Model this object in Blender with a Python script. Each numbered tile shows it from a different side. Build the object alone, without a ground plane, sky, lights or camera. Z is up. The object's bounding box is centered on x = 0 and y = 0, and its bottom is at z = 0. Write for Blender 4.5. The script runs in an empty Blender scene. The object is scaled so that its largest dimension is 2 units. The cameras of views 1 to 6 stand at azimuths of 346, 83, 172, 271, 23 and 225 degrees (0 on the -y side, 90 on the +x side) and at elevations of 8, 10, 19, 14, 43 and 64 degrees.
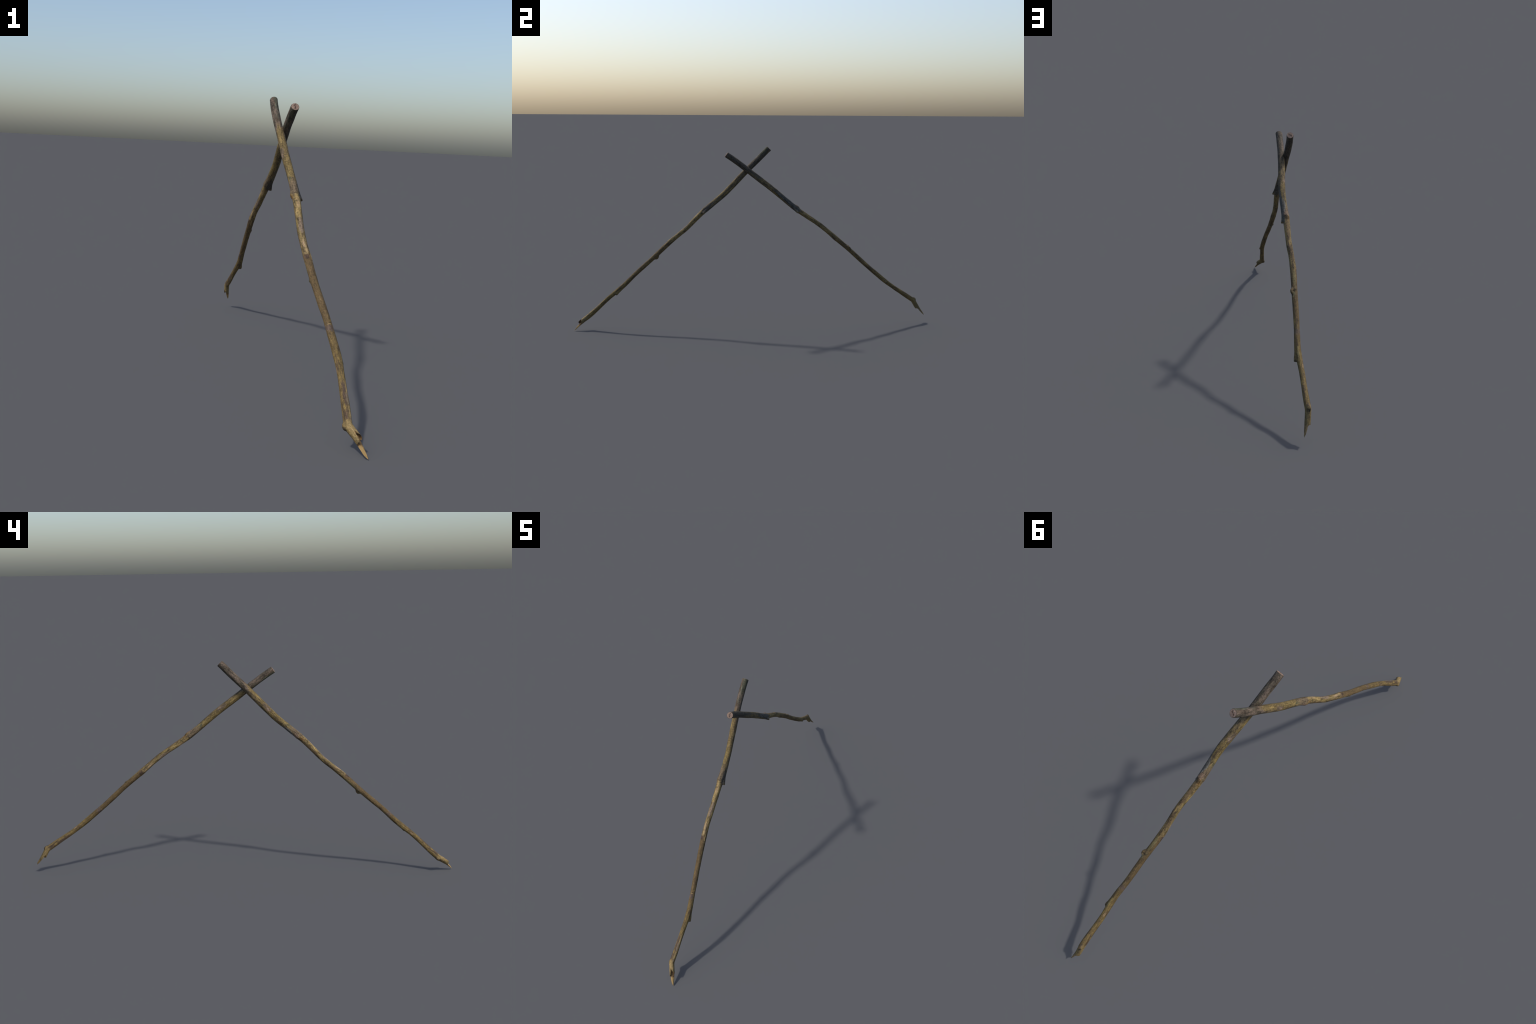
"""Two weathered sticks leaning across each other near their sawn tops.

Both are the same stick (bark shaft, two branch stubs, a knot, a sawn top and a
snapped, splintered foot), each standing in its own pose.
Local frame of a stick: origin at the foot tip, z runs DOWN the stick, so that
h = z + HEIGHT is the distance below the sawn top; the angle round the stick is
measured from local x towards local y, about the crooked spine.
"""
import bpy
import math
import numpy as np
from mathutils import Matrix, Vector, noise

HEIGHT = 1.4771

# ---------------------------------------------------------------- spine
# distance below the sawn top (m), spine x, spine y, radius (mm)
SPINE = [
    (0.0, 0.0, 0.0, 14.9), (0.0345, -2.9, -1.3, 14.8), (0.069, -5.1, -2.6, 15.0),
    (0.1035, -6.4, -3.6, 14.9), (0.138, -6.6, -4.4, 14.7), (0.1725, -6.3, -5.7, 14.6),
    (0.207, -6.1, -7.5, 14.7), (0.2415, -6.0, -9.7, 15.0), (0.276, -5.9, -11.8, 14.8),
    (0.3105, -5.2, -13.7, 14.6), (0.345, -4.5, -15.0, 14.4), (0.3795, -4.4, -14.4, 14.0),
    (0.414, -4.9, -12.6, 14.0), (0.4485, -6.0, -10.6, 14.3), (0.483, -7.4, -8.8, 14.0),
    (0.5175, -9.4, -8.2, 13.2), (0.552, -12.0, -9.3, 12.6), (0.5865, -14.8, -11.3, 12.0),
    (0.621, -17.7, -13.0, 11.6), (0.6555, -20.6, -12.8, 12.0), (0.69, -22.7, -10.9, 11.5),
    (0.7245, -23.8, -8.8, 11.7), (0.759, -23.8, -7.4, 12.3), (0.7935, -23.3, -6.9, 12.3),
    (0.828, -22.5, -7.2, 11.9), (0.8625, -21.4, -7.6, 11.7), (0.897, -20.2, -7.3, 11.4),
    (0.9315, -18.3, -6.3, 11.4), (0.966, -16.2, -5.3, 11.5), (1.0005, -14.0, -4.6, 11.2),
    (1.035, -12.5, -4.6, 11.0), (1.0695, -11.1, -5.6, 11.5), (1.104, -9.7, -6.4, 11.7),
    (1.1385, -9.6, -5.3, 11.9), (1.173, -11.2, -3.0, 11.3), (1.2075, -14.4, -1.0, 10.5),
    (1.242, -17.9, -0.4, 10.5), (1.2765, -21.4, -1.0, 10.7), (1.311, -25.0, -1.5, 11.4),
    (1.345, -28.8, -1.5, 12.0), (1.3625, -30.9, -1.2, 12.0), (1.3765, -32.3, -0.8, 11.9),
    (1.385, -30.1, 0.6, 11.7), (1.4, -24.6, 3.1, 11.6), (1.4223, -16.2, 6.2, 11.4),
    (1.4771, 3.7, 13.7, 11.2),
]
SP = np.array(SPINE)
SP[:, 1:] *= 0.001
SP[:, 3] += 0.00075


def cubic(x, xs, ys):
    """Catmull-Rom through uneven stations."""
    x = np.asarray(x, float)
    m = np.gradient(ys, xs)
    i = np.clip(np.searchsorted(xs, x) - 1, 0, len(xs) - 2)
    h = xs[i + 1] - xs[i]
    t = (x - xs[i]) / h
    return ((2 * t**3 - 3 * t**2 + 1) * ys[i] + (t**3 - 2 * t**2 + t) * h * m[i]
            + (-2 * t**3 + 3 * t**2) * ys[i + 1] + (t**3 - t**2) * h * m[i + 1])


def spine(h):
    return np.stack([cubic(h, SP[:, 0], SP[:, 1]), cubic(h, SP[:, 0], SP[:, 2]), np.asarray(h) - HEIGHT], -1)


def smooth(a, b, x):
    t = np.clip((x - a) / (b - a), 0, 1)
    return t * t * (3 - 2 * t)


def around(theta, centre):
    """Signed angular distance in degrees."""
    return (theta - centre + 180.0) % 360.0 - 180.0


def hump(theta, centre, width):
    return np.exp(-(around(theta, centre) / width) ** 2)


# ------------------------------------------------- lumps on the round shaft
def upper_stub(h, t):
    """Sawn branch stub: a ridge that grows down the stick and ends in a step."""
    rise = 0.25 * smooth(0.33, 0.50, h) + 0.75 * smooth(0.448, 0.518, h) ** 2 / 0.96
    return 0.0125 * rise * (1 - smooth(0.5105, 0.5138, h)) * hump(t, -21, 32 - 10 * smooth(0.44, 0.51, h))


def lower_stub(h, t):
    rise = 0.35 * smooth(1.08, 1.165, h) + 0.65 * smooth(1.125, 1.172, h) ** 1.4
    return 0.0105 * rise * (1 - smooth(1.1715, 1.1755, h)) * hump(t, -42, 25)


def knot_lump(h, t):
    along = smooth(0.850, 0.868, h) * (1 - smooth(0.874, 0.888, h))
    return 0.0088 * along * hump(t, -88, 25)


def lumps(h, t):
    r = upper_stub(h, t) + lower_stub(h, t) + knot_lump(h, t)
    # dimple in the middle of the knot
    r -= 0.0035 * np.exp(-((h - 0.871) / 0.0035) ** 2) * hump(t, -118, 9)
    # collar opposite the upper stub, with the hollow below it
    r += 0.0042 * smooth(0.45, 0.496, h) ** 2 * (1 - smooth(0.497, 0.514, h)) * hump(t, -168, 40)
    r += 0.0016 * smooth(0.46, 0.494, h) ** 2 * (1 - smooth(0.4945, 0.500, h)) * hump(t, 105, 60)
    r += 0.0018 * smooth(0.46, 0.487, h) ** 2 * (1 - smooth(0.4885, 0.494, h)) * hump(t, -125, 35)
    # bud scars and peeled bark steps
    r += 0.0030 * np.exp(-((h - 0.864) / 0.007) ** 2) * hump(t, -158, 22)
    r += 0.0011 * smooth(0.70, 0.762, h) * (1 - smooth(0.7655, 0.7685, h)) * hump(t, 110, 55)
    r += 0.0012 * smooth(0.74, 0.785, h) * (1 - smooth(0.789, 0.794, h)) * hump(t, 40, 18)
    r -= 0.0007 * np.exp(-((h - 1.0415) / 0.0022) ** 2) * hump(t, 110, 70)
    # elbow above the snapped foot
    r += 0.0050 * smooth(1.360, 1.3775, h) * (1 - smooth(1.379, 1.388, h)) * hump(t, -152, 30)
    # slightly oval section
    r += 0.0006 * np.cos(2 * np.radians(t - 83)) * (1 - smooth(0.42, 0.5, h))
    r += 0.0006 * np.cos(2 * np.radians(t - 62)) * smooth(1.2, 1.28, h)
    return r


# ------------------------------------------------------------ snapped foot
FOOT_START = 1.395                 # from here on the rings run out to the jagged rim
SPIKE = -99.0                     # side of the stick that the long splinter continues
RIM = [(-180, 1.4330), (-160, 1.4350), (-146, 1.4370), (-60, 1.4260), (-35, 1.4240), (-10, 1.4250),
       (12, 1.4230), (34, 1.4185), (60, 1.4160), (80, 1.4100), (97, 1.4005), (104, 1.4120), (112, 1.4270),
       (126, 1.4340), (150, 1.4325), (180, 1.4330)]
RIM_T = np.array([a for a, _ in RIM], float)
RIM_H = np.array([b for _, b in RIM])


def rim_height(t):
    """How far down the bark reaches at each angle, the long splinter included."""
    t = around(np.asarray(t, float), 0)
    base = np.interp(t, RIM_T, RIM_H)
    a = np.abs(around(t, SPIKE))
    spike = np.where(a < 46, 0.0460 * np.clip(1 - a / 46, 0, 1) ** 0.55, 0)
    jag = 0.0012 * np.sin(np.radians(t) * 11) + 0.0008 * np.sin(np.radians(t) * 23 + 1)
    return base + spike + jag * (a > 8)


def foot_lean(h):
    """The splinter leans outwards below the break."""
    return 0.0030 * smooth(1.430, 1.478, h)


# -------------------------------------------------------------- stick mesh
SEG = 96
ANG = np.arange(SEG) * 360.0 / SEG - 180.0


def frames(h):
    """Spine point and the two ring axes at height h."""
    c = spine(h)
    e = 0.006
    tan = spine(np.minimum(h + e, HEIGHT)) - spine(np.maximum(h - e, 0))
    tan /= np.linalg.norm(tan, axis=-1, keepdims=True)
    ax = np.zeros_like(tan)
    ax[..., 0] = 1
    ax -= tan * tan[..., :1]
    ax /= np.linalg.norm(ax, axis=-1, keepdims=True)
    return c, ax, np.cross(tan, ax)


def bark_relief(h, t, r):
    """Lengthwise furrows, small swellings and pits of the bark (metres)."""
    out = np.empty_like(h)
    ct, st = np.cos(np.radians(t)), np.sin(np.radians(t))
    for i in range(h.shape[0]):
        for j in range(h.shape[1]):
            x, y, z = ct[i, j], st[i, j], h[i, j]
            a = noise.noise(Vector((x * 1.1, y * 1.1, z * 18)))
            b = noise.noise(Vector((x * 3.5 + 7, y * 3.5, z * 30)))
            c = noise.noise(Vector((x * 8, y * 8 + 3, z * 95)))
            nick = noise.noise(Vector((x * 2.6 + 11, y * 2.6, z * 62)))
            out[i, j] = 0.00050 * a + 0.00036 * b + 0.00030 * c - 0.0022 * max(0.0, nick - 0.36)
    return out


def shaft_surface(h, t):
    """Point on the bark at height h and angle t (arrays of one shape)."""
    c, ax, ay = frames(h)
    r = cubic(h, SP[:, 0], SP[:, 3])
    r = r + lumps(h, t)
    r = r - 0.0009 * (1 - smooth(0.0, 0.0025, h))           # worn rim of the sawn top
    r = r + bark_relief(h, t, r) * smooth(0.0, 0.004, h)
    ct, st = np.cos(np.radians(t))[..., None], np.sin(np.radians(t))[..., None]
    p = c + r[..., None] * (ax * ct + ay * st)
    ls = math.radians(SPIKE)
    lean = foot_lean(h)[..., None]
    return p + lean * (ax * math.cos(ls) + ay * math.sin(ls))


def ring_heights():
    edges = [0.0, 0.0008, 0.002, 0.004]
    hs = list(edges)
    h = 0.004
    while h < FOOT_START - 0.002:
        fine = any(a < h < b for a, b in ((0.484, 0.520), (0.846, 0.892), (1.160, 1.180), (1.355, 1.40), (0.760, 0.797)))
        h += 0.0012 if fine else 0.0036
        hs.append(min(h, FOOT_START))
    hs[-1] = FOOT_START
    return np.array(hs)


def build_bark():
    hs = ring_heights()
    T = np.broadcast_to(ANG, (len(hs), SEG))
    H = np.repeat(hs[:, None], SEG, 1)
    v = np.linspace(0, 1, 26)[1:, None]
    rim = rim_height(ANG)[None, :]
    HF = FOOT_START + (rim - FOOT_START) * v
    TF = np.broadcast_to(ANG, HF.shape)
    H, T = np.vstack([H, HF]), np.vstack([T, TF])
    return H, T, shaft_surface(H, T)


def splinter_surface(rho, t):
    """Torn wood inside the rim: height below the top at polar (rho, t)."""
    rim = rim_height(t)
    a = rho * np.cos(np.radians(around(t, -100.0)))
    b = rho * np.sin(np.radians(around(t, -100.0)))
    core = 1.417 + 0.017 * a + 0.013 * smooth(0.05, 0.7, a) * (1 - smooth(0.45, 0.8, np.abs(b)))
    fibre = np.empty_like(core)
    for i in np.ndindex(core.shape):
        q = Vector((a[i] * 3.2, b[i] * 5.5, 4.0))
        fibre[i] = 0.010 * noise.noise(q) + 0.005 * noise.noise(q * 2.3)
    core = core + fibre * (1 - rho**4)
    d = np.abs(around(t, SPIKE))
    inner = np.where(d < 46, 0.12, 0.86)
    fall = np.clip((rho - inner) / (1 - inner), 0, 1)
    fall = np.where(d < 46, fall**0.6, fall)
    return core + (rim - core) * fall


def mesh_from(name, pts, faces, normals=None, material=None):
    used = sorted({i for f in faces for i in f})
    remap = {o: n for n, o in enumerate(used)}
    me = bpy.data.meshes.new(name)
    me.from_pydata([tuple(pts[i]) for i in used], [], [tuple(remap[i] for i in f) for f in faces])
    me.update()
    me.polygons.foreach_set("use_smooth", [True] * len(me.polygons))
    if material:
        me.materials.append(material)
    if normals is not None:
        me.normals_split_custom_set_from_vertices([tuple(normals[i]) for i in used])
    return me


def build_meshes(bark, wood, cut):
    H, T, P = build_bark()
    rings = len(H)
    pts = P.reshape(-1, 3)
    hh, tt = H.reshape(-1), T.reshape(-1)
    faces = []
    for i in range(rings - 1):
        for j in range(SEG):
            k = (j + 1) % SEG
            faces.append((i * SEG + j, i * SEG + k, (i + 1) * SEG + k, (i + 1) * SEG + j))
    whole = bpy.data.meshes.new("whole_bark")
    whole.from_pydata([tuple(p) for p in pts], [], faces)
    whole.update()
    normals = np.empty(len(pts) * 3)
    whole.vertex_normals.foreach_get("vector", normals)
    normals = normals.reshape(-1, 3)
    bpy.data.meshes.remove(whole)

    regions = {"shaft": [], "upper_stub": [], "lower_stub": [], "knot": [], "broken_foot": []}
    fh = np.array([hh[list(f)].mean() for f in faces])
    ft = np.array([tt[f[0]] for f in faces])
    up, low, kn = upper_stub(fh, ft), lower_stub(fh, ft), knot_lump(fh, ft)
    up = np.maximum(up, upper_stub(np.minimum(fh, 0.5104), ft) * (fh < 0.5165))
    low = np.maximum(low, lower_stub(np.minimum(fh, 1.1714), ft) * (fh < 1.178))
    for n, f in enumerate(faces):
        if fh[n] > 1.379:
            regions["broken_foot"].append(f)
        elif up[n] > 0.0022:
            regions["upper_stub"].append(f)
        elif low[n] > 0.0022:
            regions["lower_stub"].append(f)
        elif kn[n] > 0.0018:
            regions["knot"].append(f)
        else:
            regions["shaft"].append(f)
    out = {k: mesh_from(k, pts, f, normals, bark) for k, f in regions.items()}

    # sawn top: shallow rings and a crack, border on the first ring
    n_r = 22
    cp, cf = [], []
    c0, ax, ay = frames(np.array([0.0]))
    c0, ax, ay = c0[0], ax[0], ay[0]
    edge = P[0]
    down = -np.cross(ax, ay)
    for i in range(n_r + 1):
        f = 1 - i / n_r
        for j in range(SEG):
            q = c0 + (edge[j] - c0) * f
            a = math.radians(ANG[j])
            x, y = f * math.cos(a), f * math.sin(a)
            bump = 0.0005 * math.sin(f * 34) * (1 - f**6)
            bump += 0.0011 * noise.noise(Vector((x * 3, y * 3, 2))) * (1 - f**6)
            bump += 0.0006 * noise.noise(Vector((x * 8, y * 8, 5))) * (1 - f**6)
            # heart crack, bent like a hook
            crack = abs(x * 0.8 - y * 0.6 - 0.16 * math.sin(4 * (x * 0.6 + y * 0.8)))
            bump -= 0.0030 * math.exp(-(crack / 0.075) ** 2) * max(0.0, 1 - (f / 0.72) ** 4)
            cp.append(q + down * (bump + 0.0007 * (1 - f * f)))
    for i in range(n_r):
        for j in range(SEG):
            k = (j + 1) % SEG
            cf.append(((i + 1) * SEG + j, (i + 1) * SEG + k, i * SEG + k, i * SEG + j))
    out["cut_face"] = mesh_from("cut_face", cp, cf, None, cut)

    # torn wood
    n_r = 30
    rho = np.linspace(1, 0, n_r + 1)[:, None] * np.ones((1, SEG))
    TT = np.broadcast_to(ANG, rho.shape)
    HH = splinter_surface(rho, TT)
    HH[0] = H[-1]
    outer = shaft_surface(HH, TT)
    c, ax, ay = frames(HH)
    ls = math.radians(SPIKE)
    mid = c + foot_lean(HH)[..., None] * (ax * math.cos(ls) + ay * math.sin(ls))
    W = mid + (outer - mid) * rho[..., None]
    W[0] = P[-1]
    wf = []
    for i in range(n_r):
        for j in range(SEG):
            k = (j + 1) % SEG
            wf.append((i * SEG + j, i * SEG + k, (i + 1) * SEG + k, (i + 1) * SEG + j))
    out["torn_wood"] = mesh_from("torn_wood", W.reshape(-1, 3), wf, None, wood)
    return out


# --------------------------------------------------------------- materials
class Nodes:
    """Small helper that writes shader arithmetic as calls."""

    def __init__(self, name):
        self.mat = bpy.data.materials.new(name)
        self.mat.use_nodes = True
        self.t = self.mat.node_tree
        self.bsdf = self.t.nodes["Principled BSDF"]

    def _in(self, node, idx, val):
        if isinstance(val, bpy.types.NodeSocket):
            self.t.links.new(val, node.inputs[idx])
        else:
            node.inputs[idx].default_value = val

    def math(self, op, a, b=0.0, c=0.0, clamp=False):
        n = self.t.nodes.new("ShaderNodeMath")
        n.operation = op
        n.use_clamp = clamp
        for i, val in enumerate((a, b, c)):
            self._in(n, i, val)
        return n.outputs[0]

    def add(self, a, b): return self.math("ADD", a, b)
    def sub(self, a, b): return self.math("SUBTRACT", a, b)
    def mul(self, a, b): return self.math("MULTIPLY", a, b)

    def step(self, x, lo, hi):
        n = self.t.nodes.new("ShaderNodeMapRange")
        n.interpolation_type = "SMOOTHSTEP"
        for i, val in enumerate((x, lo, hi, 0.0, 1.0)):
            self._in(n, i, val)
        return n.outputs[0]

    def xyz(self, x, y, z):
        n = self.t.nodes.new("ShaderNodeCombineXYZ")
        for i, val in enumerate((x, y, z)):
            self._in(n, i, val)
        return n.outputs[0]

    def noise(self, vec, scale, detail=3.0, rough=0.55, seed=0.0):
        n = self.t.nodes.new("ShaderNodeTexNoise")
        n.noise_dimensions = "4D"
        self._in(n, "Vector", vec)
        self._in(n, "W", seed)
        self._in(n, "Scale", scale)
        self._in(n, "Detail", detail)
        self._in(n, "Roughness", rough)
        return n.outputs[0]

    def voronoi(self, vec, scale, seed=0.0):
        n = self.t.nodes.new("ShaderNodeTexVoronoi")
        n.voronoi_dimensions = "4D"
        self._in(n, "Vector", vec)
        self._in(n, "W", seed)
        self._in(n, "Scale", scale)
        return n.outputs["Distance"]

    def ramp(self, x, stops):
        n = self.t.nodes.new("ShaderNodeValToRGB")
        e = n.color_ramp.elements
        while len(e) < len(stops):
            e.new(0.5)
        for el, (pos, col) in zip(e, stops):
            el.position = pos
            el.color = (*col, 1)
        self._in(n, 0, x)
        return n.outputs[0]

    def curve(self, x, points):
        n = self.t.nodes.new("ShaderNodeFloatCurve")
        cm = n.mapping
        cm.use_clip = False
        c = cm.curves[0]
        c.points[0].location = points[0]
        c.points[1].location = points[-1]
        for p in points[1:-1]:
            c.points.new(*p)
        cm.update()
        self._in(n, "Factor", 1.0)
        self._in(n, "Value", x)
        return n.outputs[0]

    def mix(self, fac, a, b):
        n = self.t.nodes.new("ShaderNodeMix")
        n.data_type = "RGBA"
        for i, val in ((0, fac), (6, a), (7, b)):
            self._in(n, i, (*val, 1) if isinstance(val, tuple) and len(val) == 3 else val)
        return n.outputs[2]

    def scale_colour(self, col, k):
        n = self.t.nodes.new("ShaderNodeMix")
        n.data_type = "RGBA"
        n.blend_type = "MULTIPLY"
        self._in(n, 0, 1.0)
        self._in(n, 6, col)
        g = self.t.nodes.new("ShaderNodeCombineColor")
        for i in range(3):
            self._in(g, i, k)
        self.t.links.new(g.outputs[0], n.inputs[7])
        return n.outputs[2]

    def stick_coordinates(self):
        """h (0 top .. 1.477 tip), angle in degrees, and a vector round the spine."""
        tc = self.t.nodes.new("ShaderNodeTexCoord")
        sep = self.t.nodes.new("ShaderNodeSeparateXYZ")
        self.t.links.new(tc.outputs["Object"], sep.inputs[0])
        x, y, z = sep.outputs
        h = self.add(z, HEIGHT)
        u = self.mul(h, 1.0 / HEIGHT)
        pts = SP[::2] if len(SP) % 2 else np.vstack([SP[:40:2], SP[40:]])
        cx = self.curve(u, [(p[0] / HEIGHT, p[1] * 20 + 0.8) for p in pts])
        cy = self.curve(u, [(p[0] / HEIGHT, p[2] * 20 + 0.5) for p in pts])
        dx = self.sub(x, self.mul(self.sub(cx, 0.8), 0.05))
        dy = self.sub(y, self.mul(self.sub(cy, 0.5), 0.05))
        ang = self.mul(self.math("ARCTAN2", dy, dx), 180 / math.pi)
        return h, ang, dx, dy


def bark_material():
    n = Nodes("weathered_bark")
    h, ang, dx, dy = n.stick_coordinates()
    long = n.xyz(dx, dy, n.mul(h, 0.22))       # stretched along the stick
    even = n.xyz(dx, dy, h)
    wob = n.sub(n.noise(even, 95, 3, 0.6, 1.0), 0.5)
    wob2 = n.sub(n.noise(long, 160, 3, 0.6, 2.0), 0.5)
    hw = n.add(h, n.mul(wob, 0.045))
    aw = n.add(ang, n.mul(wob2, 110.0))

    def blob(hc, dh, tc, dt, soft=0.25, box=False, wobble=True):
        """Mask of a patch at height hc +- dh and angle tc +- dt."""
        a = n.mul(n.sub(hw if wobble else h, hc), 1.0 / dh)
        d = n.math("WRAP", n.sub(aw if wobble else ang, tc), 180.0, -180.0)
        b = n.mul(d, 1.0 / dt)
        if box:
            r = n.math("MAXIMUM", n.math("ABSOLUTE", a), n.math("ABSOLUTE", b))
        else:
            r = n.math("SQRT", n.add(n.mul(a, a), n.mul(b, b)))
        return n.step(r, 1 + soft, 1 - soft)

    # main colour along the stick
    u = n.mul(n.add(h, n.mul(wob, 0.05)), 1 / HEIGHT)
    GREY, OLIVE = (0.098, 0.076, 0.054), (0.178, 0.124, 0.045)
    BROWN = (0.145, 0.098, 0.043)
    col = n.ramp(u, [(0.0, GREY), (0.10, (0.108, 0.083, 0.058)), (0.15, (0.150, 0.110, 0.056)), (0.26, (0.170, 0.122, 0.046)),
                     (0.325, (0.150, 0.112, 0.066)), (0.345, (0.200, 0.146, 0.062)), (0.50, (0.205, 0.148, 0.062)),
                     (0.53, BROWN), (0.70, BROWN), (0.74, OLIVE), (0.92, (0.168, 0.116, 0.045)),
                     (0.94, (0.200, 0.145, 0.062))])

    def paint(mask, colour, strength=1.0):
        nonlocal col
        col = n.mix(mask if strength == 1.0 else n.mul(mask, strength), col, colour)

    # broad mottling: dark brown, pinkish grey, yellow
    m1 = n.step(n.noise(long, 85, 5, 0.65, 3.0), 0.52, 0.60)
    paint(m1, (0.070, 0.047, 0.028), 0.85)
    m2 = n.step(n.noise(even, 75, 4, 0.6, 4.0), 0.54, 0.66)
    upper = n.step(h, 0.80, 0.62)
    paint(n.mul(m2, n.add(n.mul(upper, 0.75), 0.18)), (0.190, 0.138, 0.100), 0.50)
    m3 = n.step(n.noise(long, 105, 5, 0.65, 5.0), 0.54, 0.63)
    paint(n.mul(m3, n.step(h, 0.15, 0.22)), (0.285, 0.198, 0.062), 0.75)
    # olive-green film in streaks
    m4 = n.step(n.noise(long, 60, 4, 0.65, 6.0), 0.55, 0.70)
    paint(m4, (0.105, 0.096, 0.040), 0.55)
    # blackish green on the upper length, in patches
    m5 = n.mul(n.step(n.noise(even, 55, 5, 0.65, 7.0), 0.54, 0.64), n.step(h, 0.26, 0.10))
    paint(m5, (0.062, 0.060, 0.036), 0.75)

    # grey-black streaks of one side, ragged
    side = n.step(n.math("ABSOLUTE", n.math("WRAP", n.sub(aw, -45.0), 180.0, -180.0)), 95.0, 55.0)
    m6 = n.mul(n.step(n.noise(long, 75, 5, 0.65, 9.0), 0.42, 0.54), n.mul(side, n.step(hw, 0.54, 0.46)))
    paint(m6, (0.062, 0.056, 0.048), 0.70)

    # patches seen on the stick
    paint(blob(0.020, 0.05, 55, 45), (0.075, 0.078, 0.045), 0.7)
    paint(blob(0.060, 0.07, 85, 22), (0.110, 0.112, 0.080), 0.6)
    paint(blob(0.09, 0.10, -165, 50), (0.060, 0.054, 0.040), 0.45)
    for hc, tc, dh, dt in ((0.012, 150, 0.012, 30), (0.075, -172, 0.014, 26), (0.105, 170, 0.020, 30),
                           (0.085, 102, 0.016, 22), (0.150, 108, 0.018, 28), (0.165, 150, 0.020, 24)):
        paint(blob(hc, dh, tc, dt), (0.190, 0.140, 0.106), 0.55)
    paint(blob(0.225, 0.075, 118, 50), (0.200, 0.142, 0.050), 0.7)
    paint(blob(0.285, 0.020, 150, 38), (0.120, 0.088, 0.062), 0.8)
    paint(blob(0.300, 0.010, 165, 22), (0.235, 0.165, 0.120), 0.8)
    paint(blob(0.365, 0.055, 118, 48), (0.215, 0.155, 0.056), 0.75)
    paint(blob(0.419, 0.010, 132, 22), (0.060, 0.062, 0.036), 0.8)
    paint(blob(0.460, 0.028, 125, 75), (0.150, 0.110, 0.068), 0.8)
    # grey bare wood beside and above the upper stub
    edge = n.curve(n.math("DIVIDE", n.sub(h, 0.30), 0.22), [(0.0, 0.05), (0.25, 0.10), (0.42, 0.22), (0.58, 0.62), (0.70, 0.42), (0.82, 0.24), (1.0, 0.16)])
    off = n.mul(n.math("WRAP", n.sub(n.add(ang, n.mul(wob2, 30.0)), -95.0), 180.0, -180.0), 1 / 120.0)
    inside = n.add(off, edge)                      # positive inside the wedge
    bare = n.mul(n.step(inside, -0.03, 0.03), n.step(off, 0.62, 0.40))
    bare = n.mul(bare, n.mul(n.step(h, 0.31, 0.37), n.step(hw, 0.520, 0.510)))
    paint(bare, (0.092, 0.088, 0.078), 0.90)
    paint(n.mul(bare, n.mul(n.step(inside, 0.20, 0.04), n.step(h, 0.40, 0.42))), (0.215, 0.208, 0.180), 0.75)
    paint(n.mul(bare, n.step(n.noise(long, 300, 3, 0.6, 8.0), 0.50, 0.62)), (0.050, 0.049, 0.048), 0.7)
    paint(blob(0.482, 0.034, 18, 40), (0.060, 0.054, 0.048), 0.85)
    # collar: brown, with a dark crease and an orange hollow
    paint(blob(0.478, 0.013, -150, 40), (0.170, 0.112, 0.076), 0.85)
    paint(blob(0.4955, 0.0045, -148, 30, 0.4), (0.030, 0.022, 0.016), 0.9)
    paint(blob(0.464, 0.003, -155, 28, 0.4), (0.050, 0.038, 0.026), 0.8)
    paint(blob(0.505, 0.012, 175, 24), (0.150, 0.082, 0.026), 0.85)
    # pale length below the collar
    paint(blob(0.557, 0.058, 100, 42, 0.2), (0.340, 0.243, 0.097), 0.72)
    paint(blob(0.540, 0.025, 92, 16, 0.3), (0.330, 0.225, 0.130), 0.6)
    paint(blob(0.529, 0.006, 140, 14, 0.4), (0.075, 0.072, 0.038), 0.8)
    paint(blob(0.640, 0.034, 88, 42), (0.225, 0.165, 0.118), 0.8)
    paint(blob(0.620, 0.060, 160, 26), (0.190, 0.140, 0.050), 0.6)
    paint(blob(0.735, 0.034, 104, 34, 0.2), (0.320, 0.232, 0.115), 0.72)
    paint(blob(0.725, 0.018, 112, 14, 0.3), (0.330, 0.225, 0.150), 0.8)
    for hc, tc in ((0.526, -144), (0.584, -165), (0.690, -172)):
        paint(blob(hc, 0.040, tc, 32), (0.118, 0.078, 0.040), 0.75)
    # sharp change to the darker lower length, with a peeled sliver
    low = n.mul(n.step(n.add(h, n.mul(wob, 0.008)), 0.7655, 0.7685), n.step(n.math("ABSOLUTE", n.math("WRAP", n.sub(ang, 118.0), 180.0, -180.0)), 78.0, 58.0))
    low = n.mul(low, n.step(h, 1.30, 0.80))
    paint(low, (0.135, 0.090, 0.040), 0.85)
    paint(blob(0.776, 0.010, 112, 40, 0.3), (0.080, 0.050, 0.036), 0.85)
    paint(blob(0.776, 0.024, 46, 7, 0.3, wobble=False), (0.400, 0.285, 0.130), 0.9)
    paint(blob(0.81, 0.036, -150, 36), (0.200, 0.165, 0.072), 0.7)
    paint(blob(0.888, 0.012, -128, 24), (0.235, 0.205, 0.105), 0.8)
    paint(blob(0.872, 0.005, -120, 12, 0.4), (0.035, 0.032, 0.022), 0.9)
    paint(blob(0.862, 0.006, -158, 16, 0.4), (0.075, 0.068, 0.038), 0.8)
    # scar ring and the purple bark below it
    ringmask = blob(1.0415, 0.0016, 95, 42, 0.4, wobble=False)
    paint(ringmask, (0.390, 0.280, 0.130), 0.9)
    paint(blob(1.056, 0.012, 112, 55), (0.115, 0.082, 0.066), 0.85)
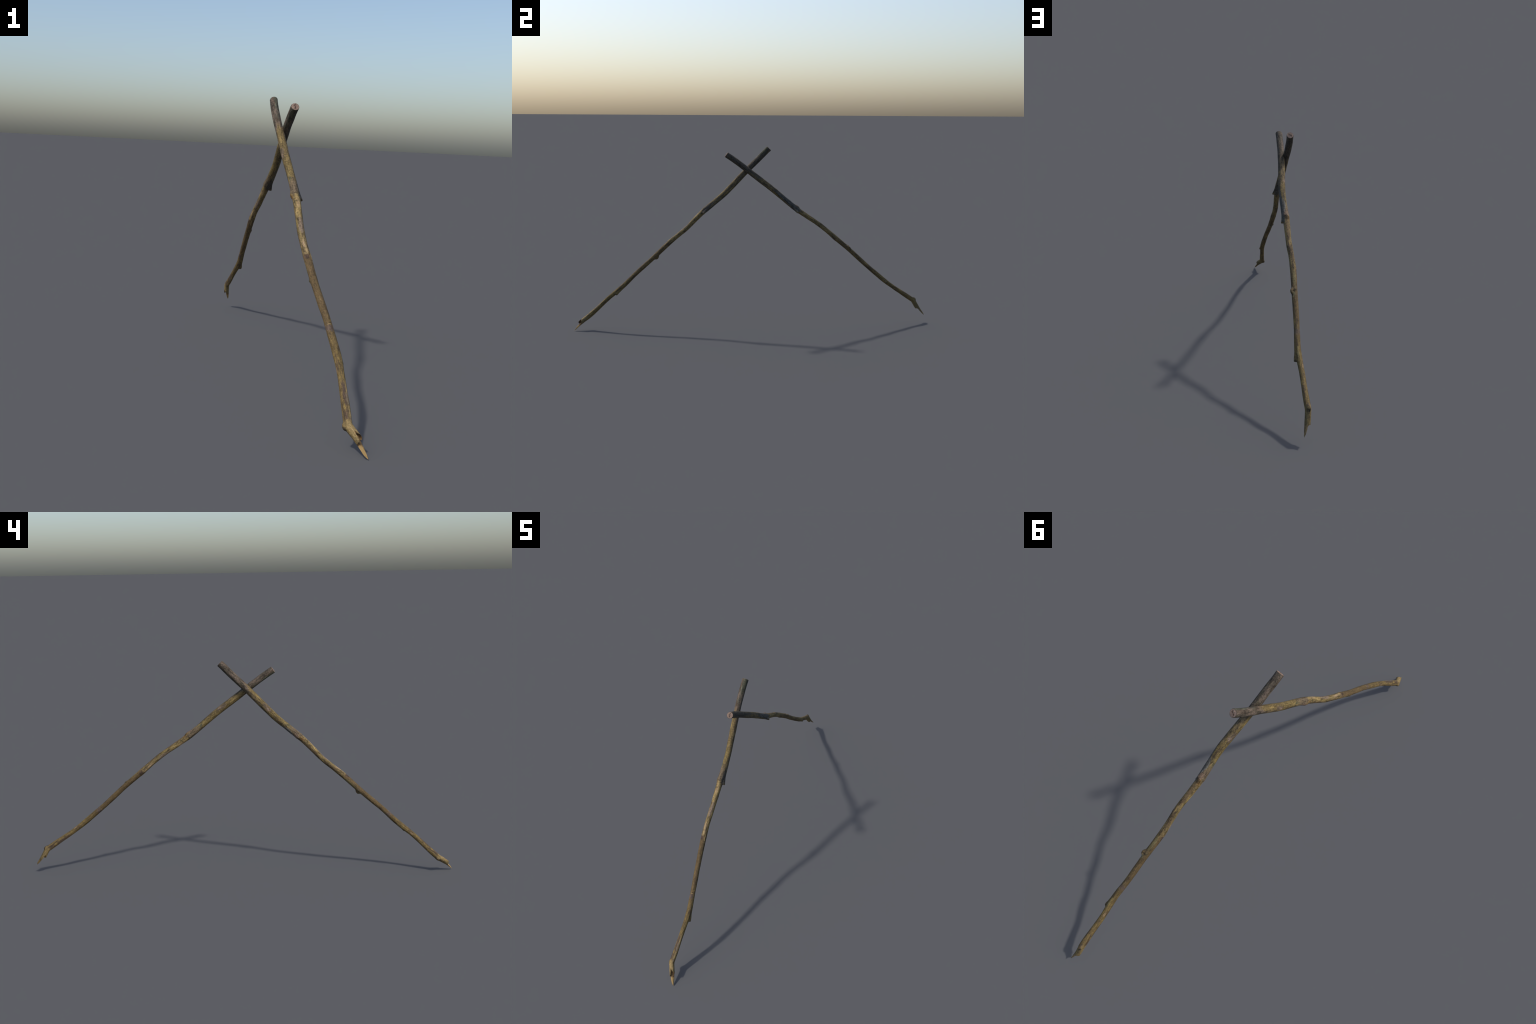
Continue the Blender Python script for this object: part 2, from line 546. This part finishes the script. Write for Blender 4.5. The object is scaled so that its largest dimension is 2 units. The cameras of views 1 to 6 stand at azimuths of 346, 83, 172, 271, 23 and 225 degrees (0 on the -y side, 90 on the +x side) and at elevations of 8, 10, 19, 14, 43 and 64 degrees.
    paint(blob(1.050, 0.014, -150, 60), (0.115, 0.085, 0.075), 0.6)
    paint(blob(1.028, 0.012, -156, 14), (0.280, 0.225, 0.110), 0.7)
    paint(blob(1.140, 0.028, -138, 12), (0.265, 0.215, 0.100), 0.7)
    paint(blob(1.200, 0.010, 178, 14), (0.280, 0.190, 0.100), 0.7)
    # peeled stripe with dark purple scraps beside it, above the foot
    paint(blob(1.285, 0.040, 104, 20, 0.25, box=True), (0.080, 0.054, 0.045), 0.8)
    paint(blob(1.345, 0.018, 104, 16, 0.25), (0.085, 0.055, 0.042), 0.7)
    paint(blob(1.305, 0.068, 55, 22, 0.18, wobble=False), (0.330, 0.235, 0.105), 0.9)
    paint(blob(1.298, 0.016, 64, 18, 0.4), (0.200, 0.160, 0.130), 0.8)
    paint(blob(1.362, 0.008, 52, 16, 0.4), (0.180, 0.140, 0.115), 0.8)
    paint(blob(1.310, 0.034, -112, 16), (0.082, 0.056, 0.044), 0.75)
    paint(blob(1.369, 0.007, -146, 18, 0.5), (0.045, 0.034, 0.024), 0.8)
    paint(blob(1.402, 0.034, 90, 62, 0.2), (0.300, 0.215, 0.092), 0.85)
    paint(blob(1.400, 0.010, 108, 12, 0.3), (0.400, 0.275, 0.140), 0.8)
    paint(n.step(h, 1.434, 1.440), (0.250, 0.165, 0.075), 0.8)

    paint(blob(0.492, 0.004, 118, 46, 0.4), (0.060, 0.044, 0.026), 0.8)
    paint(blob(0.855, 0.005, -85, 40, 0.4), (0.050, 0.042, 0.026), 0.7)
    paint(blob(0.886, 0.004, -85, 36, 0.4), (0.045, 0.038, 0.024), 0.8)
    paint(blob(1.177, 0.005, -42, 40, 0.4), (0.050, 0.042, 0.026), 0.8)
    paint(blob(1.386, 0.005, -150, 44, 0.4), (0.050, 0.038, 0.022), 0.8)
    paint(blob(1.409, 0.004, 92, 22, 0.5), (0.090, 0.058, 0.030), 0.6)
    # fine grain and dark specks, no direction
    speck = n.mul(n.step(n.voronoi(even, 190, 1.0), 0.26, 0.12), n.step(n.noise(even, 45, 2, 0.5, 11.0), 0.50, 0.62))
    paint(speck, (0.045, 0.040, 0.026), 0.75)
    pale = n.mul(n.step(n.voronoi(even, 150, 4.0), 0.24, 0.10), n.step(n.noise(even, 40, 2, 0.5, 12.0), 0.52, 0.62))
    paint(pale, (0.330, 0.250, 0.165), 0.55)
    cross = n.noise(n.xyz(n.mul(dx, 0.3), n.mul(dy, 0.3), h), 420, 3, 0.6, 13.0)
    grain = n.noise(long, 420, 4, 0.65, 14.0)
    fine = n.noise(even, 520, 3, 0.6, 15.0)
    mott = n.noise(even, 190, 5, 0.65, 16.0)
    mott2 = n.noise(long, 130, 4, 0.6, 17.0)
    k = n.add(n.add(n.mul(n.sub(grain, 0.5), 1.1), n.mul(n.sub(fine, 0.5), 0.9)),
              n.mul(n.sub(cross, 0.5), 0.7))
    rough_top = n.add(n.mul(n.step(h, 0.82, 0.74), 0.40), 0.60)    # the lower length is smoother
    k = n.add(k, n.mul(n.add(n.mul(n.sub(mott, 0.5), 2.2), n.mul(n.sub(mott2, 0.5), 2.0)), rough_top))
    k = n.math("MAXIMUM", n.add(k, 0.74), 0.15)
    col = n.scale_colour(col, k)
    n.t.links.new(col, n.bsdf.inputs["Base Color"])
    n.bsdf.inputs["Roughness"].default_value = 0.78
    n.bsdf.inputs["Specular IOR Level"].default_value = 0.25
    bump = n.t.nodes.new("ShaderNodeBump")
    bump.inputs["Strength"].default_value = 0.65
    bump.inputs["Distance"].default_value = 0.0012
    n._in(bump, "Height", n.add(n.add(grain, n.mul(fine, 0.6)), n.mul(cross, 0.3)))
    n.t.links.new(bump.outputs[0], n.bsdf.inputs["Normal"])
    return n.mat


def wood_material():
    n = Nodes("torn_wood_fibre")
    h, ang, dx, dy = n.stick_coordinates()
    long = n.xyz(dx, dy, n.mul(h, 0.12))
    even = n.xyz(dx, dy, h)
    fib = n.noise(long, 420, 4, 0.6, 21.0)
    col = n.ramp(fib, [(0.30, (0.120, 0.066, 0.028)), (0.52, (0.230, 0.140, 0.058)), (0.70, (0.330, 0.215, 0.095))])
    tone = n.noise(even, 130, 3, 0.6, 22.0)
    spike = n.step(n.add(h, n.mul(n.sub(tone, 0.5), 0.012)), 1.437, 1.446)
    dark = n.mix(n.step(tone, 0.40, 0.62), (0.085, 0.050, 0.024), col)
    col = n.mix(spike, dark, n.mix(0.55, col, (0.350, 0.240, 0.095)))
    n.t.links.new(col, n.bsdf.inputs["Base Color"])
    n.bsdf.inputs["Roughness"].default_value = 0.8
    n.bsdf.inputs["Specular IOR Level"].default_value = 0.2
    bump = n.t.nodes.new("ShaderNodeBump")
    bump.inputs["Strength"].default_value = 0.6
    bump.inputs["Distance"].default_value = 0.001
    n._in(bump, "Height", fib)
    n.t.links.new(bump.outputs[0], n.bsdf.inputs["Normal"])
    return n.mat


def cut_material():
    n = Nodes("sawn_wood")
    h, ang, dx, dy = n.stick_coordinates()
    even = n.xyz(dx, dy, h)
    rad = n.mul(n.math("SQRT", n.add(n.mul(dx, dx), n.mul(dy, dy))), 1 / 0.0148)
    w = n.sub(n.noise(even, 170, 3, 0.6, 31.0), 0.5)
    rings = n.math("SINE", n.mul(n.add(rad, n.mul(w, 0.25)), 30.0))
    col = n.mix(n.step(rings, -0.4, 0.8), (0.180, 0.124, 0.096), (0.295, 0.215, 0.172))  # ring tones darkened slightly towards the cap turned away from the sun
    col = n.mix(n.mul(n.step(n.noise(even, 260, 4, 0.6, 32.0), 0.54, 0.66), 0.75), col, (0.130, 0.075, 0.050))
    col = n.mix(n.mul(n.step(n.noise(even, 150, 3, 0.6, 33.0), 0.56, 0.68), 0.7), col, (0.330, 0.240, 0.120))
    # dark hooked heart crack and dark bark rim
    x, y = n.mul(dx, 1 / 0.0148), n.mul(dy, 1 / 0.0148)
    bend = n.mul(n.math("SINE", n.mul(n.add(n.mul(x, 0.6), n.mul(y, 0.8)), 4.0)), 0.16)
    crack = n.math("ABSOLUTE", n.sub(n.sub(n.mul(x, 0.8), n.mul(y, 0.6)), bend))
    cm = n.mul(n.step(n.add(crack, n.mul(w, 0.12)), 0.18, 0.06), n.step(rad, 0.80, 0.60))
    col = n.mix(n.mul(cm, 0.9), col, (0.060, 0.036, 0.026))
    col = n.mix(n.mul(n.step(n.add(rad, n.mul(w, 0.16)), 0.90, 0.97), 0.8), col, (0.085, 0.060, 0.042))
    n.t.links.new(col, n.bsdf.inputs["Base Color"])
    n.bsdf.inputs["Roughness"].default_value = 0.8
    n.bsdf.inputs["Specular IOR Level"].default_value = 0.2
    return n.mat


# ---------------------------------------------------------------- assemble
def stick(name, meshes, origin, axes, label, smaller=1.0):
    thing = bpy.data.objects.new(name, None)
    bpy.context.scene.collection.objects.link(thing)
    rot = Matrix([axes[0], axes[1], axes[2]]).transposed()
    x = rot.col[0].normalized()
    z = rot.col[2].normalized()
    y = z.cross(x).normalized()
    x = y.cross(z)
    m = Matrix((x, y, z)).transposed().to_4x4()
    m.translation = Vector(origin)
    thing.matrix_world = m
    thing.empty_display_size = 0.1
    thing["label"] = label
    thing["category"] = "stick"
    names = {"upper_stub": "branch_stub", "lower_stub": "branch_stub"}
    for key, me in meshes.items():
        ob = bpy.data.objects.new(names.get(key, key), me)
        bpy.context.scene.collection.objects.link(ob)
        ob.parent = thing
    return thing


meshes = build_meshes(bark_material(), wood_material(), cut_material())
stick("wooden_stick", meshes, (0.0216, -0.9984, 0.0020),
      [(0.999667, 0.018983, 0.017455), (0.0, -0.676852, 0.736119), (0.025788, -0.735874, -0.676627)],
      "long crooked weathered stick, sawn top, snapped splintered foot")
stick("wooden_stick", meshes, (0.0235, 0.9984, 0.0395),
      [(0.560701, -0.526614, -0.638978), (-0.827906, -0.343826, -0.443121), (0.013657, 0.777471, -0.628770)],
      "matching crooked stick leaning across the first one")
